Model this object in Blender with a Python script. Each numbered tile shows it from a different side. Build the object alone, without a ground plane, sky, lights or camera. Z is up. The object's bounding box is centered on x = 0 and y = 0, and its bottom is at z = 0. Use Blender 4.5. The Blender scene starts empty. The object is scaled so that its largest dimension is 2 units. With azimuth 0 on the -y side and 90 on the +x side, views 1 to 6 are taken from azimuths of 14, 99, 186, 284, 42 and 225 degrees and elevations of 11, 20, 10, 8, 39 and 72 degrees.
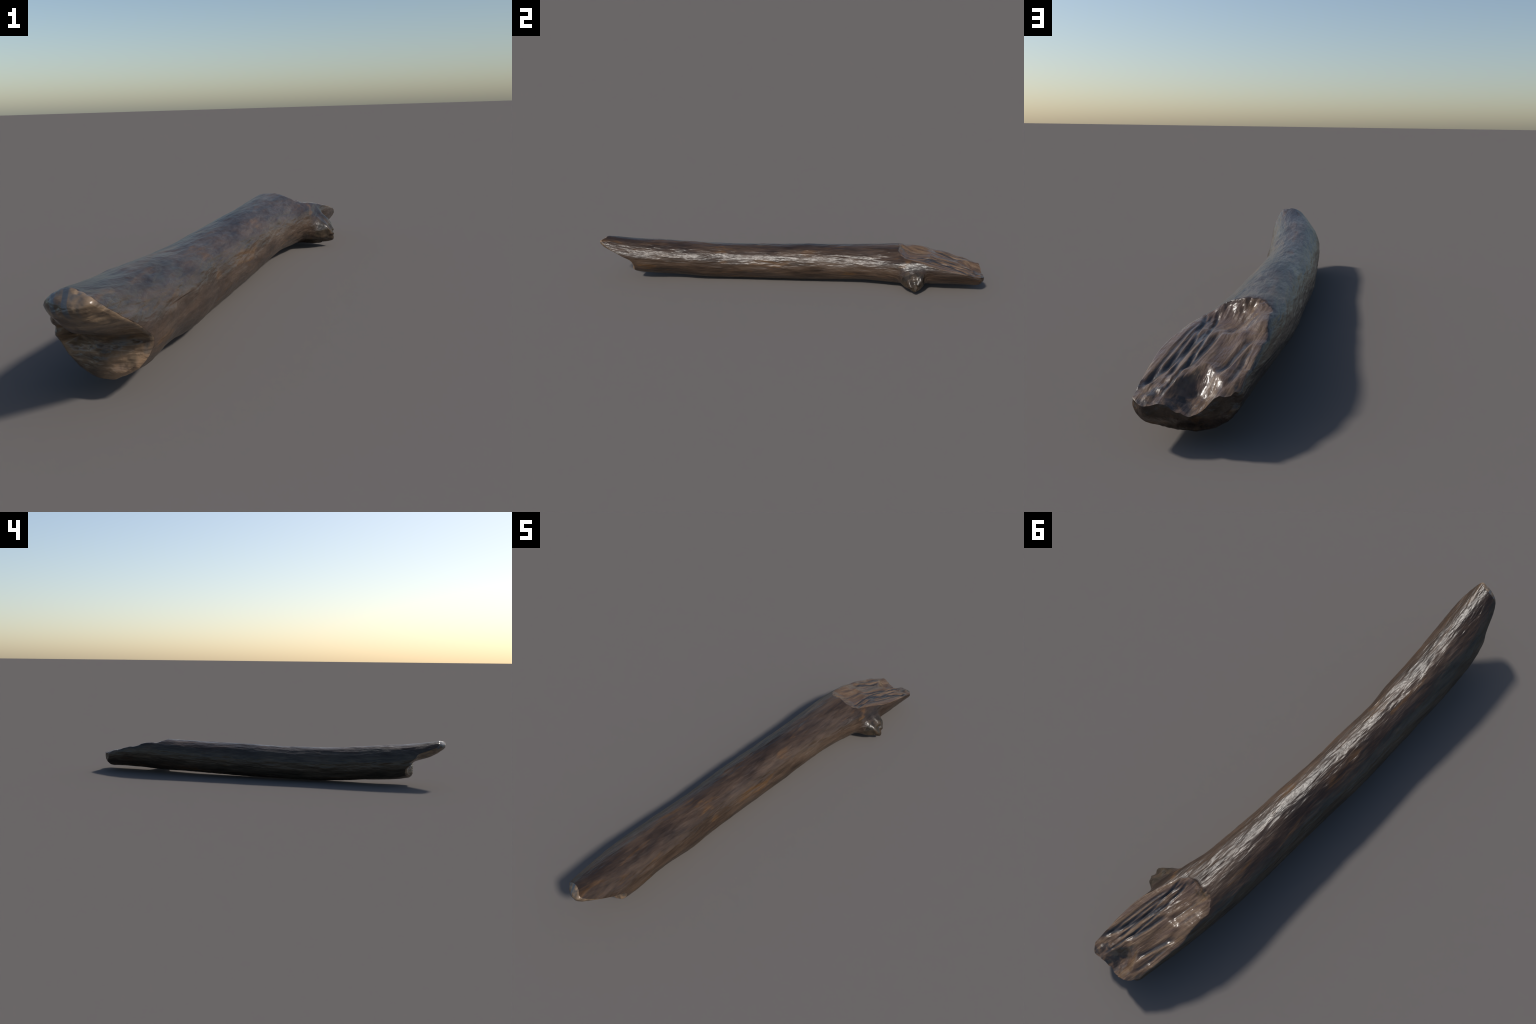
"""A weathered fallen log: gently bent trunk, overhanging broken prong at one end,
long split face with grooves at the other, and a knotty branch stub on its side."""
import bpy
import numpy as np
from math import radians

# ------------------------------------------------------------------ helpers
def spline(k, v, x):
    """Smooth curve through control values v at stations k."""
    k = np.asarray(k, float); v = np.asarray(v, float); x = np.asarray(x, float)
    m = np.gradient(v, k)
    i = np.clip(np.searchsorted(k, x) - 1, 0, len(k) - 2)
    h = k[i + 1] - k[i]
    t = np.clip((x - k[i]) / h, -0.1, 1.1)
    return ((2*t**3 - 3*t*t + 1)*v[i] + (t**3 - 2*t*t + t)*h*m[i]
            + (-2*t**3 + 3*t*t)*v[i + 1] + (t**3 - t*t)*h*m[i + 1])


def smooth(a, b, x):
    t = np.clip((x - a) / (b - a), 0, 1)
    return t*t*(3 - 2*t)


def bump(d):
    """1 at d=0 falling smoothly to 0 at |d|=1."""
    return np.clip(1 - d*d, 0, 1)**2


def value_noise(p, seed):
    """Smooth 3D value noise in -1..1."""
    i = np.floor(p).astype(np.int64); f = p - i
    f = f*f*f*(f*(f*6 - 15) + 10)
    out = 0
    for dx in (0, 1):
        for dy in (0, 1):
            for dz in (0, 1):
                n = (i[..., 0] + dx)*374761393 + (i[..., 1] + dy)*668265263 + (i[..., 2] + dz)*2147483647 + seed*974711
                n = (n ^ (n >> 13))*1274126177 & 0x7fffffff
                n = ((n ^ (n >> 16))*2246822519 & 0x7fffffff)
                v = ((n ^ (n >> 15)) & 0xffff)/32767.5 - 1
                w = (f[..., 0] if dx else 1 - f[..., 0])*(f[..., 1] if dy else 1 - f[..., 1])*(f[..., 2] if dz else 1 - f[..., 2])
                out = out + v*w
    return out


def fbm(x, y, z, scale, seed, octaves=3):
    p = np.stack(np.broadcast_arrays(x*scale[0], y*scale[1], z*scale[2]), -1)
    a, s, tot = 1.0, 0.0, 0.0
    for o in range(octaves):
        s = s + a*value_noise(p*2**o + 17.3*o, seed + o); tot += a; a *= 0.5
    return s/tot


# ------------------------------------------------------------------ trunk shape
# stations along the log and, at each, centre, half widths and roll of the oval section
Y_ST = [-1.0, -0.8, -0.6, -0.35, -0.1, 0.15, 0.4, 0.6, 0.8, 0.9, 1.0]
C_X = [-0.0065, -0.0445, -0.0603, -0.0679, -0.0690, -0.0590, -0.0490, -0.0300, 0.001, 0.011, 0.020]
C_Z = [0.1732, 0.1269, 0.1100, 0.0945, 0.0933, 0.0978, 0.1032, 0.1060, 0.114, 0.102, 0.084]
R_X = [0.0684, 0.0942, 0.0981, 0.0925, 0.0985, 0.0995, 0.1045, 0.1160, 0.118, 0.109, 0.099]
R_Z = [0.0724, 0.0917, 0.0910, 0.0921, 0.0903, 0.0914, 0.0890, 0.0905, 0.094, 0.081, 0.065]
ROLL = [0.168, 0.231, 0.179, -0.025, -0.148, -0.243, -0.223, -0.400, -0.15, -0.05, 0.0]


def section(a, b, y):
    """Map unit-disk coordinates (a sideways, b up) of the section at y to x, z."""
    r = spline(Y_ST, ROLL, y)
    # coordinates are turned back by the roll so that b stays 'up' everywhere
    c, s = np.cos(r), np.sin(r)
    u, v = (c*a + s*b)*spline(Y_ST, R_X, y), (-s*a + c*b)*spline(Y_ST, R_Z, y)
    return spline(Y_ST, C_X, y) + c*u - s*v, spline(Y_ST, C_Z, y) + s*u + c*v


# broken front end: how far forward the wood reaches at each height
FRONT_Z = [0.02, 0.032, 0.045, 0.065, 0.085, 0.100, 0.114, 0.130, 0.147, 0.178, 0.193, 0.206, 0.223, 0.238, 0.262]
FRONT_Y = [-.808, -.818, -.828, -.829, -.829, -.834, -.847, -.876, -.908, -.966, -.985, -.996, -1.00, -.986, -.940]


def front_reach(x, z, inner):
    """inner: 0 at the bark, 1 at the middle of the broken face."""
    zz = z - 0.016*smooth(0.0, 0.05, x)*smooth(0.06, 0.12, z)
    y = spline(FRONT_Z, FRONT_Y, np.clip(zz, 0.02, 0.262))
    up = smooth(0.14, 0.22, z)
    side = np.where(x > 0.012, (x - 0.012)/0.062, (0.012 - x)/0.105)
    y = y + up*0.062*np.clip(side, 0, 1.3)**2.2
    y = y + 0.009*smooth(0.02, 0.06, x)*(1 - up)
    far = smooth(-0.035, -0.12, x)
    y = y + far*(0.024 + 0.036*smooth(0.115, 0.138, z))*(1 - smooth(0.17, 0.22, z))
    # hollow under the prong with drawn-out fibre folds
    deep = np.clip(inner*3.2, 0, 1)*(1 - 0.5*smooth(0.0, 0.05, x))
    y = y + 0.026*deep*bump((z - 0.128 - 0.12*x)/0.036)
    y = y - 0.010*inner*bump((z - 0.070)/0.03)*bump((x + 0.03)/0.05)
    y = y + np.clip(inner*5, 0, 1)*(0.005*fbm(x, y*0, z - 0.15*x, (20, 1, 75), 5) + 0.0025*fbm(x, y*0, z, (60, 1, 60), 8, 2))
    return y


# split rear face: grooves as (x at y=.8, slope, curvature, y start, y end, half width, depth, darkness)
GROOVES = [
    (0.050, 0.38, 0.60, 0.70, 0.965, 0.0085, 0.0060, 1.00),
    (0.010, 0.28, 0.20, 0.73, 0.900, 0.0070, 0.0075, 0.95),
    (-0.072, 0.38, 0.00, 0.76, 0.925, 0.0075, 0.0065, 0.90),
    (0.027, 0.13, 0.55, 0.60, 0.990, 0.0042, 0.0042, 1.0),
    (0.050, 0.10, 0.50, 0.60, 0.930, 0.0040, 0.0036, 0.95),
    (0.068, 0.17, -0.20, 0.61, 0.900, 0.0042, 0.0036, 0.85),
    (0.084, 0.20, -0.30, 0.66, 0.940, 0.0045, 0.0030, 0.75),
    (-0.018, 0.20, 0.00, 0.62, 0.760, 0.0050, 0.0030, 0.50),
    (-0.048, 0.24, 0.00, 0.64, 0.740, 0.0050, 0.0025, 0.30),
    (-0.090, 0.20, 0.00, 0.80, 0.960, 0.0045, 0.0030, 0.8),
]


def crest_line(x):
    """y where the bark stops and the split begins, across the log."""
    return spline([-0.16, -0.11, -0.085, -0.06, -0.02, 0.02, 0.05, 0.09],
                  [0.600, 0.600, 0.600, 0.602, 0.598, 0.592, 0.590, 0.585], np.clip(x, -0.16, 0.09))


def split_height(x, y):
    """Height of the split face over x, y (very high where the bark is whole)."""
    left = spline([0.52, 0.60, 0.63, 0.67, 0.73, 0.755, 0.80, 0.86, 0.90, 0.965, 1.0],
                  [.208, .193, .179, .182, .172, .161, .151, .138, .125, .106, .098], y)
    right = spline([0.52, 0.60, 0.70, 0.78, 0.866, 0.95, 1.0], [.172, .162, .149, .134, .117, .097, .085], y)
    t = (x + 0.09)/0.19
    h = left + (right - left)*t
    h = h + (0.003 + 0.008*smooth(0.86, 0.93, y))*bump((x + 0.005)/0.095)
    h = h - 0.020*bump((x + 0.005)/0.078)*bump((y - 0.665)/0.095)      # sunk just behind the break
    for xg, s, c, y0, y1, w, d, _ in GROOVES:
        q = y - 0.8
        wob = 0.0025*fbm(x*0, y, x*0 + xg*90, (1, 26, 1), 31, 2)
        run = smooth(y0, y0 + 0.035, y)*(1 - smooth(y1 - 0.04, y1, y))
        h = h - d*run*bump((x - xg - s*q - c*q*q - wob)/(2.0*w))
    # scoop before a cross ledge on the far side, then a second shallow one
    yl = y + 0.016*fbm(x, y*0, x*0, (30, 1, 1), 47, 2)
    h = h - 0.009*bump((x + 0.048)/0.048)*smooth(0.63, 0.66, y)*(1 - smooth(0.732, 0.758, yl))
    h = h - 0.007*bump((x + 0.032)/0.040)*smooth(0.752, 0.80, y)*(1 - smooth(0.86, 0.90, y))
    # cavity eaten into the end
    wid = 0.012 + 0.036*smooth(0.87, 0.97, y)
    h = h - 0.037*smooth(0.872, 0.945, y + 0.006*fbm(x, y, x*0, (50, 50, 1), 44, 2))*bump((x + 0.004 - 0.12*(y - 0.9))/(1.25*wid))
    # torn fibres and a ragged far rim
    h = h + 0.006*fbm(x*0, y, x*0, (1, 26, 1), 58, 3)*smooth(-0.055, -0.085, x)
    h = h + 0.0016*fbm(x - 0.22*y, y, x*0, (80, 7, 1), 51, 3) + 0.0040*fbm(x, y, x*0, (45, 45, 1), 55, 2)*smooth(0.84, 0.95, y)
    # lumpy break between bark and split
    c = crest_line(x) + 0.006*fbm(x, x*0, x*0, (55, 1, 1), 61, 2)
    soft = spline([-0.12, -0.06, -0.02, 0.03, 0.08], [0.062, 0.058, 0.045, 0.018, 0.024], np.clip(x, -.12, .08))
    rise = 1 - smooth(0, 1, (y - c + soft)/soft)
    lumps = 0.016*fbm(x, y, x*0, (52, 40, 1), 66, 2)*bump((y - c + 0.02)/0.05)
    return h + lumps*smooth(0.06, 0.0, x) + 0.060*rise


# rear end: how far back the wood reaches
def rear_reach(x, z):
    y = spline([-0.12, -0.085, -0.06, -0.03, 0.0, 0.03, 0.07, 0.105, 0.125],
               [0.930, 0.960, 0.986, 0.998, 0.999, 0.997, 0.998, 0.999, 0.975], np.clip(x, -.12, .125))
    y = y - 0.030*smooth(0.075, 0.022, z)**1.5
    return y + 0.003*fbm(x, x*0, z, (60, 1, 60), 71, 2)


# branch stub pushed out of the flank
STUB_AT = np.array([0.070, 0.655, 0.066])
STUB_DIR = np.array([0.93, 0.06, -0.36]); STUB_DIR /= np.linalg.norm(STUB_DIR)


def push_stub(P, N):
    D = STUB_DIR
    e1 = np.array([0, 1, 0.]) - D*D[1]; e1 /= np.linalg.norm(e1)
    e2 = np.cross(D, e1)
    if e2[2] < 0:
        e2 = -e2
    q = P - STUB_AT
    along, s, t = q@D, q@e1, q@e2
    near = (along > -0.035) & (N@D > -0.25)
    r = np.hypot(s/0.062, (t - 0.002)/0.058)
    ang = np.arctan2(t, s)
    r = r*(1 + 0.10*np.cos(3*ang + 0.6) + 0.06*np.sin(5*ang))
    body = spline([0, 0.25, 0.40, 0.52, 0.66, 0.84, 1.0, 1.2, 1.4], [.068, .067, .060, .048, .043, .032, .014, .003, 0], np.clip(r, 0, 1.4))
    # warty lumps: sideways and upward offset on the stub, radius, height
    knob = 0
    for ls, lt, lr, lh in ((-0.022, 0.026, 0.020, 0.012), (0.026, 0.024, 0.018, 0.010), (0.002, -0.004, 0.020, 0.010),
                           (-0.034, -0.008, 0.017, 0.012), (0.030, -0.016, 0.016, 0.010), (-0.012, -0.034, 0.018, 0.010),
                           (0.004, 0.016, 0.012, -0.009), (-0.018, 0.004, 0.010, -0.006), (0.018, -0.004, 0.009, -0.006)):
        knob = knob + 1.15*lh*np.exp(-((s - ls)**2 + (t - lt)**2)/(0.7*lr)**2)
    rings = 0.008*fbm(P[:, 0], P[:, 1], P[:, 2], (40, 40, 40), 81, 2)*smooth(1.2, 0.8, r)
    lift = np.where(near, body + (knob + rings)*smooth(0, 0.02, body), 0)
    P = P + lift[:, None]*D
    P[:, 2] = np.where(near & (lift > 0.002), np.maximum(P[:, 2], 0.004 + 0.1*np.minimum(P[:, 2], 0)), P[:, 2])
    # pinch the upper lumps sideways so they overhang a little
    return P, np.where(near, 1.0 - r, -9)


# ------------------------------------------------------------------ mesh
N_CAP = 96                       # cap grid cells per side
N_RING = 4*N_CAP
ROWS = np.unique(np.concatenate([np.linspace(-1, -0.75, 80), np.linspace(-0.75, 0.5, 380),
                                 np.linspace(0.5, 0.70, 120), np.linspace(0.70, 1.0, 150)]))


def disk_grid():
    """Concentric map of a square grid to the unit disk."""
    g = np.linspace(-1, 1, N_CAP + 1)
    X, Y = np.meshgrid(g, g, indexing="ij")
    r = np.maximum(abs(X), abs(Y))
    with np.errstate(all="ignore"):
        th = np.where(abs(X) >= abs(Y), np.pi/4*Y/np.where(X == 0, 1, X), np.pi/2 - np.pi/4*X/np.where(Y == 0, 1, Y))
    sg = np.where(abs(X) >= abs(Y), np.sign(X), np.sign(Y))
    return r*sg*np.cos(th), r*sg*np.sin(th), r


def boundary_ids():
    n = N_CAP
    ids = [(n, j) for j in range(n)] + [(i, n) for i in range(n, 0, -1)] + [(0, j) for j in range(n, 0, -1)] + [(i, 0) for i in range(n)]
    return np.array([i*(n + 1) + j for i, j in ids])


def build_body():
    A, B, R = (m.ravel() for m in disk_grid())
    ring = boundary_ids()
    a, b = A[ring], B[ring]

    def solve_front(a, b, inner):
        y = np.full_like(a, -0.9)
        for _ in range(14):
            x, z = section(a, b, y)
            y = 0.5*y + 0.5*front_reach(x, z, inner)
        return y

    def clip_rear(x, y, z):
        h = np.where(y > 0.5, split_height(x, y), 9.0)
        d = z - h
        return z - 0.5*(d + np.sqrt(d*d + 0.007**2)), d

    def solve_rear(a, b):
        y = np.full_like(a, 0.97)
        for _ in range(14):
            x, z = section(a, b, y)
            z, _d = clip_rear(x, y, z)
            y = 0.5*y + 0.5*rear_reach(x, z)
        return y

    yf, yr = solve_front(a, b, 0*a), solve_rear(a, b)
    yy = np.empty((len(ROWS), len(a)))
    for i, y in enumerate(ROWS):
        if y < -0.6:
            yy[i] = -0.6 + (y + 0.6)*(yf + 0.6)/(-0.4)
        elif y > 0.7:
            yy[i] = 0.7 + (y - 0.7)*(yr - 0.7)/0.3
        else:
            yy[i] = y
    x, z = section(a[None], b[None], yy)
    # bark relief: long shallow waves and finer elongated lumps
    ca, sa = a[None]*0.1, b[None]*0.1
    rel = (0.0035*fbm(ca, yy, sa, (14, 3.2, 14), 11, 2) + 0.0022*fbm(ca, yy, sa, (60, 16, 60), 13, 3))
    fade = smooth(-1.0, -0.97, yy)*smooth(1.0, 0.97, yy)
    cx, cz = spline(Y_ST, C_X, yy), spline(Y_ST, C_Z, yy)
    L = np.hypot(x - cx, z - cz)
    # a flat dent and low swellings seen along the flank
    dent = -0.004*bump((yy + 0.62)/0.10)*bump((a[None] - 0.9)/0.5)*(b[None] < 0.3) + 0.004*bump((yy + 0.45)/0.1)*bump((a[None] - 0.8)/0.5)
    dist = np.minimum(yy - yf[None], yr[None] - yy)
    rim = 0.006*np.clip(1 - dist/0.012, 0, 1)**2
    swell = 0.013*bump((yy - 0.60)/0.12)*bump((a[None] - 0.85)/0.55)*smooth(0.75, 0.4, b[None])*smooth(-0.6, -0.1, b[None])
    k = 1 + (rel*fade + dent + swell - rim)/L
    x, z = cx + (x - cx)*k, cz + (z - cz)*k
    z, cut = clip_rear(x, yy, z)

    side = np.stack([x, yy, z], -1).reshape(-1, 3)
    ns = len(side)
    nr = len(a)
    inn = np.ones(len(A), bool); inn[ring] = False
    # front cap
    yc = solve_front(A, B, 1 - R)
    xc, zc = section(A, B, yc)
    f_in = 1 - 0.006/spline(Y_ST, R_Z, yc)*np.ones_like(R)
    xc = spline(Y_ST, C_X, yc) + (xc - spline(Y_ST, C_X, yc))*f_in
    zc = spline(Y_ST, C_Z, yc) + (zc - spline(Y_ST, C_Z, yc))*f_in
    front = np.stack([xc, yc, zc], -1)
    # rear cap: lies between the clipped rim points, blended toward its own middle
    yr2 = solve_rear(A, B)
    xr, zr = section(A, B, yr2)
    f_in = 1 - 0.006/spline(Y_ST, R_Z, yr2)
    xr = spline(Y_ST, C_X, yr2) + (xr - spline(Y_ST, C_X, yr2))*f_in
    zr = spline(Y_ST, C_Z, yr2) + (zr - spline(Y_ST, C_Z, yr2))*f_in
    zr, _ = clip_rear(xr, yr2, zr)
    rear = np.stack([xr, yr2, zr], -1)
    fid = np.zeros(len(A), int); rid = np.zeros(len(A), int)
    fid[ring] = np.arange(nr); fid[inn] = ns + np.arange(inn.sum())
    rid[ring] = (len(ROWS) - 1)*nr + np.arange(nr); rid[inn] = ns + inn.sum() + np.arange(inn.sum())
    P = np.concatenate([side, front[inn], rear[inn]])

    i, j = np.meshgrid(np.arange(len(ROWS) - 1), np.arange(nr), indexing="ij")
    j2 = (j + 1) % nr
    sq = np.stack([i*nr + j, (i + 1)*nr + j, (i + 1)*nr + j2, i*nr + j2], -1).reshape(-1, 4)
    n1 = N_CAP + 1
    gi, gj = np.meshgrid(np.arange(N_CAP), np.arange(N_CAP), indexing="ij")
    g = np.stack([gi*n1 + gj, (gi + 1)*n1 + gj, (gi + 1)*n1 + gj + 1, gi*n1 + gj + 1], -1).reshape(-1, 4)
    fq, rq = fid[g], rid[g][:, ::-1]
    Q = np.concatenate([sq, fq, rq])
    kind = np.concatenate([np.zeros(len(sq), int), np.full(len(fq), 1), np.full(len(rq), 0)])
    c = np.zeros(len(P)); c[:ns] = cut.ravel() > -0.001
    edge = (yy - yf[None] < 0.010).ravel()
    kind[:len(sq)][edge[sq].all(1)] = 1
    kind[:len(sq)][c[sq].sum(1) >= 3] = 2
    return P, Q, kind


def vertex_normals(P, Q):
    n = np.cross(P[Q[:, 2]] - P[Q[:, 0]], P[Q[:, 3]] - P[Q[:, 1]])
    N = np.zeros_like(P)
    for k in range(4):
        for d in range(3):
            N[:, d] += np.bincount(Q[:, k], n[:, d], len(P))
    return N/np.maximum(np.linalg.norm(N, axis=1), 1e-12)[:, None]


def make_part(name, P, Q, N, mat, parent):
    used, inv = np.unique(Q, return_inverse=True)
    q = inv.reshape(-1, 4)
    me = bpy.data.meshes.new(name)
    me.vertices.add(len(used)); me.loops.add(q.size); me.polygons.add(len(q))
    me.vertices.foreach_set("co", P[used].astype(np.float32).ravel())
    me.loops.foreach_set("vertex_index", q.astype(np.int32).ravel())
    me.polygons.foreach_set("loop_start", np.arange(0, q.size, 4, dtype=np.int32))
    me.update(calc_edges=True)
    me.polygons.foreach_set("use_smooth", np.ones(len(q), bool))
    me.normals_split_custom_set_from_vertices(N[used].tolist())
    me.materials.append(mat)
    ob = bpy.data.objects.new(name, me)
    bpy.context.scene.collection.objects.link(ob)
    ob.parent = parent
    return ob


# ------------------------------------------------------------------ materials
class Nodes:
    def __init__(self, name):
        self.mat = bpy.data.materials.new(name); self.mat.use_nodes = True
        self.t = self.mat.node_tree; self.t.nodes.clear()
        self.out = self.t.nodes.new("ShaderNodeOutputMaterial")
        self.bsdf = self.t.nodes.new("ShaderNodeBsdfPrincipled")
        self.t.links.new(self.bsdf.outputs[0], self.out.inputs[0])
        self.obj = self.t.nodes.new("ShaderNodeTexCoord").outputs["Object"]

    def put(self, sock, v):
        if hasattr(v, "is_linked") or isinstance(v, bpy.types.NodeSocket):
            self.t.links.new(v, sock)
        else:
            sock.default_value = v

    def math(self, op, a, b=0.0, c=0.0, clamp=False):
        n = self.t.nodes.new("ShaderNodeMath"); n.operation = op; n.use_clamp = clamp
        for s, v in zip(n.inputs, (a, b, c)):
            self.put(s, v)
        return n.outputs[0]

    def mapped(self, scale, rot=(0, 0, 0), loc=(0, 0, 0)):
        n = self.t.nodes.new("ShaderNodeMapping"); n.vector_type = "POINT"
        self.put(n.inputs["Vector"], self.obj)
        n.inputs["Scale"].default_value = scale; n.inputs["Rotation"].default_value = rot; n.inputs["Location"].default_value = loc
        return n.outputs[0]

    def scaled(self, vec, scale, loc=(0, 0, 0)):
        n = self.t.nodes.new("ShaderNodeMapping")
        self.put(n.inputs["Vector"], vec)
        n.inputs["Scale"].default_value = scale; n.inputs["Location"].default_value = loc
        return n.outputs[0]

    def sheared(self, k):
        """Object coordinates with x shifted by k*y, so that x is constant along the bent grain."""
        x, y, z = self.xyz()
        n = self.t.nodes.new("ShaderNodeCombineXYZ")
        self.put(n.inputs[0], self.math("MULTIPLY_ADD", y, k, x))
        self.put(n.inputs[1], y); self.put(n.inputs[2], z)
        return n.outputs[0]

    def noise(self, vec, scale=1.0, detail=3.0, rough=0.55, distort=0.0):
        n = self.t.nodes.new("ShaderNodeTexNoise")
        self.put(n.inputs["Vector"], vec)
        n.inputs["Scale"].default_value = scale; n.inputs["Detail"].default_value = detail
        n.inputs["Roughness"].default_value = rough; n.inputs["Distortion"].default_value = distort
        return n.outputs["Fac"]

    def ramp(self, fac, stops, smooth_=False):
        n = self.t.nodes.new("ShaderNodeValToRGB")
        self.put(n.inputs[0], fac)
        e = n.color_ramp.elements
        while len(e) < len(stops):
            e.new(0.5)
        for k, (p, c) in zip(e, stops):
            k.position = p
            k.color = (c, c, c, 1) if isinstance(c, (int, float)) else (*c, 1)
        n.color_ramp.interpolation = "EASE" if smooth_ else "LINEAR"
        return n.outputs[0]

    def mix(self, fac, a, b, mode="MIX"):
        n = self.t.nodes.new("ShaderNodeMix"); n.data_type = "RGBA"; n.blend_type = mode
        self.put(n.inputs["Factor"], fac)
        for s, v in ((n.inputs[6], a), (n.inputs[7], b)):
            self.put(s, (*v, 1) if isinstance(v, tuple) and len(v) == 3 else v)
        return n.outputs[2]

    def xyz(self):
        n = self.t.nodes.new("ShaderNodeSeparateXYZ"); self.put(n.inputs[0], self.obj)
        return n.outputs

    def step(self, v, a, b):
        n = self.t.nodes.new("ShaderNodeMapRange"); n.interpolation_type = "SMOOTHSTEP"
        self.put(n.inputs["Value"], v)
        n.inputs["From Min"].default_value = a; n.inputs["From Max"].default_value = b
        return n.outputs[0]

    def relief(self, layers):
        prev = None
        for h, strength, dist in layers:
            n = self.t.nodes.new("ShaderNodeBump")
            n.inputs["Strength"].default_value = strength; n.inputs["Distance"].default_value = dist
            self.put(n.inputs["Height"], h)
            if prev is not None:
                self.put(n.inputs["Normal"], prev)
            prev = n.outputs[0]
        self.put(self.bsdf.inputs["Normal"], prev)

    def finish(self, colour, rough, spec=0.5):
        self.put(self.bsdf.inputs["Base Color"], colour)
        self.put(self.bsdf.inputs["Roughness"], rough)
        self.bsdf.inputs["Specular IOR Level"].default_value = spec
        return self.mat


def bark_material():
    m = Nodes("wet_bark")
    grain = m.mapped((55, 8, 55))
    broad = m.mapped((12, 2.8, 12), loc=(3, 1, 2))
    # mottled dark and mid browns
    col = m.ramp(m.noise(broad, 1.0, 5, 0.62, 0.3), [(0.32, (0.022, 0.0135, 0.0095)), (0.46, (0.043, 0.0265, 0.0175)),
                                                   (0.58, (0.067, 0.042, 0.0275)), (0.74, (0.092, 0.063, 0.044))])
    mauve = m.step(m.noise(m.mapped((16, 4, 16), loc=(7, 4, 1)), 1.0, 4, 0.6, 0.3), 0.50, 0.66)
    col = m.mix(m.math("MULTIPLY", mauve, 0.45), col, (0.056, 0.040, 0.033))
    ochre = m.step(m.noise(m.mapped((22, 4.5, 22), loc=(1, 9, 5)), 1.0, 3, 0.6, 0.6), 0.57, 0.70)
    col = m.mix(m.math("MULTIPLY", ochre, 0.75), col, (0.100, 0.050, 0.018))
    # slate-grey weathered flank on the -x side, with a ragged edge
    x, y, z = m.xyz()
    edge = m.math("ADD", x, m.math("MULTIPLY", m.noise(m.mapped((16, 4, 16), loc=(2, 2, 8)), 1.0, 5, 0.65, 0.5), 0.17))
    bend = m.math("MULTIPLY", m.math("MULTIPLY", y, y), -0.055)
    slate = m.step(m.math("ADD", edge, bend), -0.034, -0.062)
    col = m.mix(m.math("MULTIPLY", slate, 0.65), col, m.ramp(m.noise(grain, 0.8, 4, 0.6), [(0.35, (0.030, 0.027, 0.020)), (0.65, (0.070, 0.060, 0.045))]))
    # fine dark fibre
    fibre = m.ramp(m.noise(grain, 1.0, 4, 0.6, 0.3), [(0.32, 0.55), (0.55, 1.0), (0.75, 1.2)])
    col = m.mix(1.0, col, fibre, "MULTIPLY")
    h1 = m.noise(m.mapped((62, 11, 62)), 1.0, 3, 0.5, 0.5)
    h2 = m.noise(m.mapped((150, 45, 150)), 1.0, 2, 0.5, 0.3)
    m.relief([(h1, 0.42, 0.009), (h2, 0.16, 0.004)])
    rough = m.ramp(m.noise(broad, 2.0, 3), [(0.3, 0.31), (0.7, 0.41)])
    return m.finish(col, rough, 0.38)


def split_material():
    m = Nodes("split_wood")
    x, y, z = m.xyz()
    g = m.sheared(-0.22)
    grain = m.scaled(g, (80, 6, 20))
    col = m.ramp(m.noise(grain, 1.0, 4, 0.6, 0.4), [(0.30, (0.060, 0.036, 0.023)), (0.50, (0.124, 0.076, 0.044)), (0.70, (0.180, 0.117, 0.070))])
    mauve = m.step(m.noise(m.scaled(g, (26, 7, 12), (4, 0, 0)), 1.0, 3, 0.6, 0.3), 0.48, 0.64)
    col = m.mix(m.math("MULTIPLY", mauve, 0.55), col, (0.096, 0.060, 0.047))
    ochre = m.step(m.noise(m.scaled(g, (28, 9, 12), (8, 3, 0)), 1.0, 3, 0.6, 0.3), 0.56, 0.70)
    col = m.mix(m.math("MULTIPLY", ochre, 0.6), col, (0.165, 0.098, 0.046))
    # slate-dark stain lying in each groove
    q = m.math("SUBTRACT", y, 0.8)
    wob = m.math("MULTIPLY", m.math("SUBTRACT", m.noise(m.scaled(g, (90, 24, 1)), 1.0, 3, 0.6), 0.5), 0.012)
    xw = m.math("ADD", x, wob)
    stain = None
    for xg, s, c, y0, y1, w, d, dark in GROOVES:
        line = m.math("MULTIPLY_ADD", q, m.math("MULTIPLY_ADD", q, c, s), xg)
        off = m.math("ABSOLUTE", m.math("SUBTRACT", xw, line))
        k = m.step(off, w*1.25, w*0.45)
        k = m.math("MULTIPLY", k, m.step(y, y0, y0 + 0.04))
        k = m.math("MULTIPLY", k, m.step(y, y1, y1 - 0.04))
        k = m.math("MULTIPLY", k, dark)
        stain = k if stain is None else m.math("MAXIMUM", stain, k)
    col = m.mix(m.math("MULTIPLY", stain, 0.92), col, (0.026, 0.027, 0.030))
    # charred wood around the end cavity
    cav = m.math("MULTIPLY", m.step(y, 0.90, 0.96), m.step(m.noise(m.mapped((30, 30, 30)), 1.0, 3, 0.6), 0.44, 0.56))
    cav = m.math("MULTIPLY", cav, m.step(x, -0.035, 0.01))
    col = m.mix(m.math("MULTIPLY", cav, 0.8), col, (0.030, 0.025, 0.022))
    h1 = m.noise(m.scaled(g, (85, 11, 40)), 1.0, 3, 0.5, 0.4)
    h2 = m.noise(m.mapped((60, 45, 60)), 1.0, 2, 0.5, 0.3)
    m.relief([(h1, 0.40, 0.006), (h2, 0.35, 0.006)])
    return m.finish(col, m.ramp(m.noise(grain, 0.6, 3), [(0.35, 0.26), (0.7, 0.38)]), 0.5)


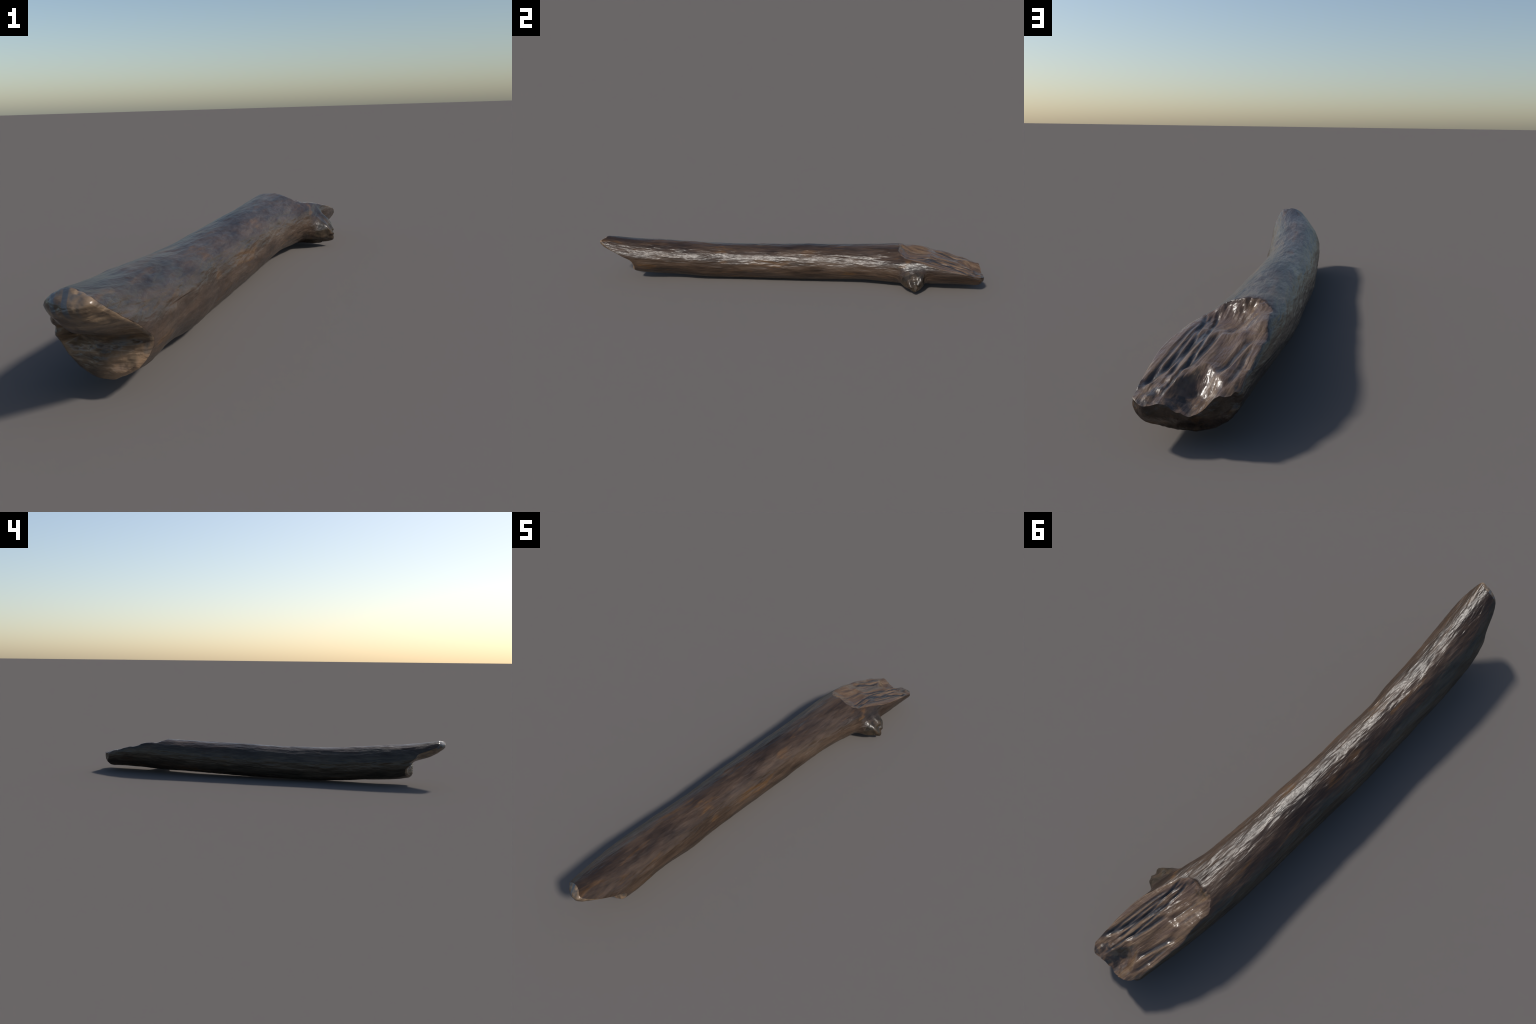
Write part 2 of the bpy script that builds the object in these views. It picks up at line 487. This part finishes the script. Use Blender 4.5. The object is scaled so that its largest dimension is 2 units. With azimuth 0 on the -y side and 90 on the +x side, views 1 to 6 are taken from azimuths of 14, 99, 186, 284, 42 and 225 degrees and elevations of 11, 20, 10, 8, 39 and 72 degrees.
def broken_material():
    m = Nodes("broken_wood")
    x, y, z = m.xyz()
    fold = m.mapped((13, 13, 40))
    n = m.noise(fold, 1.0, 4, 0.6, 0.8)
    col = m.ramp(n, [(0.34, (0.045, 0.031, 0.022)), (0.46, (0.100, 0.068, 0.044)), (0.58, (0.180, 0.124, 0.078)), (0.72, (0.250, 0.170, 0.106))])
    # pale lower lobe and slate blots
    pale = m.math("MULTIPLY", m.step(x, -0.06, 0.01), m.step(z, 0.115, 0.085))
    pale = m.math("MULTIPLY", pale, m.step(m.noise(m.mapped((26, 26, 26), loc=(3, 3, 3)), 1.0, 3), 0.32, 0.52))
    col = m.mix(m.math("MULTIPLY", pale, 0.85), col, (0.300, 0.192, 0.116))
    blot = m.step(m.noise(m.mapped((20, 20, 20), loc=(5, 1, 9)), 1.0, 2), 0.58, 0.68)
    col = m.mix(m.math("MULTIPLY", blot, 0.7), col, (0.085, 0.082, 0.078))
    # grey and tan bars across the tip of the prong
    bars = m.step(m.math("SINE", m.math("MULTIPLY", m.math("MULTIPLY_ADD", z, 0.35, x), 230.0)), 0.0, 0.6)
    bars = m.math("MULTIPLY", bars, m.math("MULTIPLY", m.step(z, 0.195, 0.21), m.step(x, 0.005, -0.01)))
    col = m.mix(m.math("MULTIPLY", bars, 0.9), col, (0.055, 0.066, 0.078))
    h1 = m.noise(m.mapped((20, 20, 75)), 1.0, 3, 0.55, 0.8)
    h2 = m.noise(m.mapped((60, 60, 60)), 1.0, 2, 0.5, 0.3)
    m.relief([(h1, 0.4, 0.007), (h2, 0.3, 0.004)])
    return m.finish(col, 0.32, 0.5)


def stub_material():
    m = Nodes("knotty_wood")
    n = m.noise(m.mapped((30, 30, 30)), 1.0, 4, 0.6, 0.6)
    col = m.ramp(n, [(0.34, (0.018, 0.013, 0.009)), (0.52, (0.040, 0.029, 0.019)), (0.72, (0.075, 0.047, 0.028))])
    h1 = m.noise(m.mapped((30, 30, 30)), 1.0, 2, 0.5, 0.6)
    m.relief([(h1, 0.5, 0.010)])
    return m.finish(col, 0.30, 0.4)


# ------------------------------------------------------------------ assemble
def main():
    P, Q, kind = build_body()
    N = vertex_normals(P, Q)
    P, stub = push_stub(P, N)
    N = vertex_normals(P, Q)
    P[:, 2] -= P[:, 2].min()
    body = kind == 0
    f = stub[Q].mean(1)
    m = P[Q].mean(1)
    kind[body & (f + 0.16*fbm(m[:, 0], m[:, 1], m[:, 2], (40, 40, 40), 91, 3) > 0.03)] = 3
    root = bpy.data.objects.new("fallen_log", None)
    bpy.context.scene.collection.objects.link(root)
    root["label"] = "dark glossy weathered log with splintered ends and branch stub"
    root["category"] = "log"
    for k, name, mat in ((0, "bark", bark_material()), (1, "broken_end", broken_material()),
                         (2, "split_face", split_material()), (3, "branch_stub", stub_material())):
        make_part(name, P, Q[kind == k], N, mat, root)
    lo, hi = P.min(0), P.max(0)
    print("extent", lo, hi)


main()
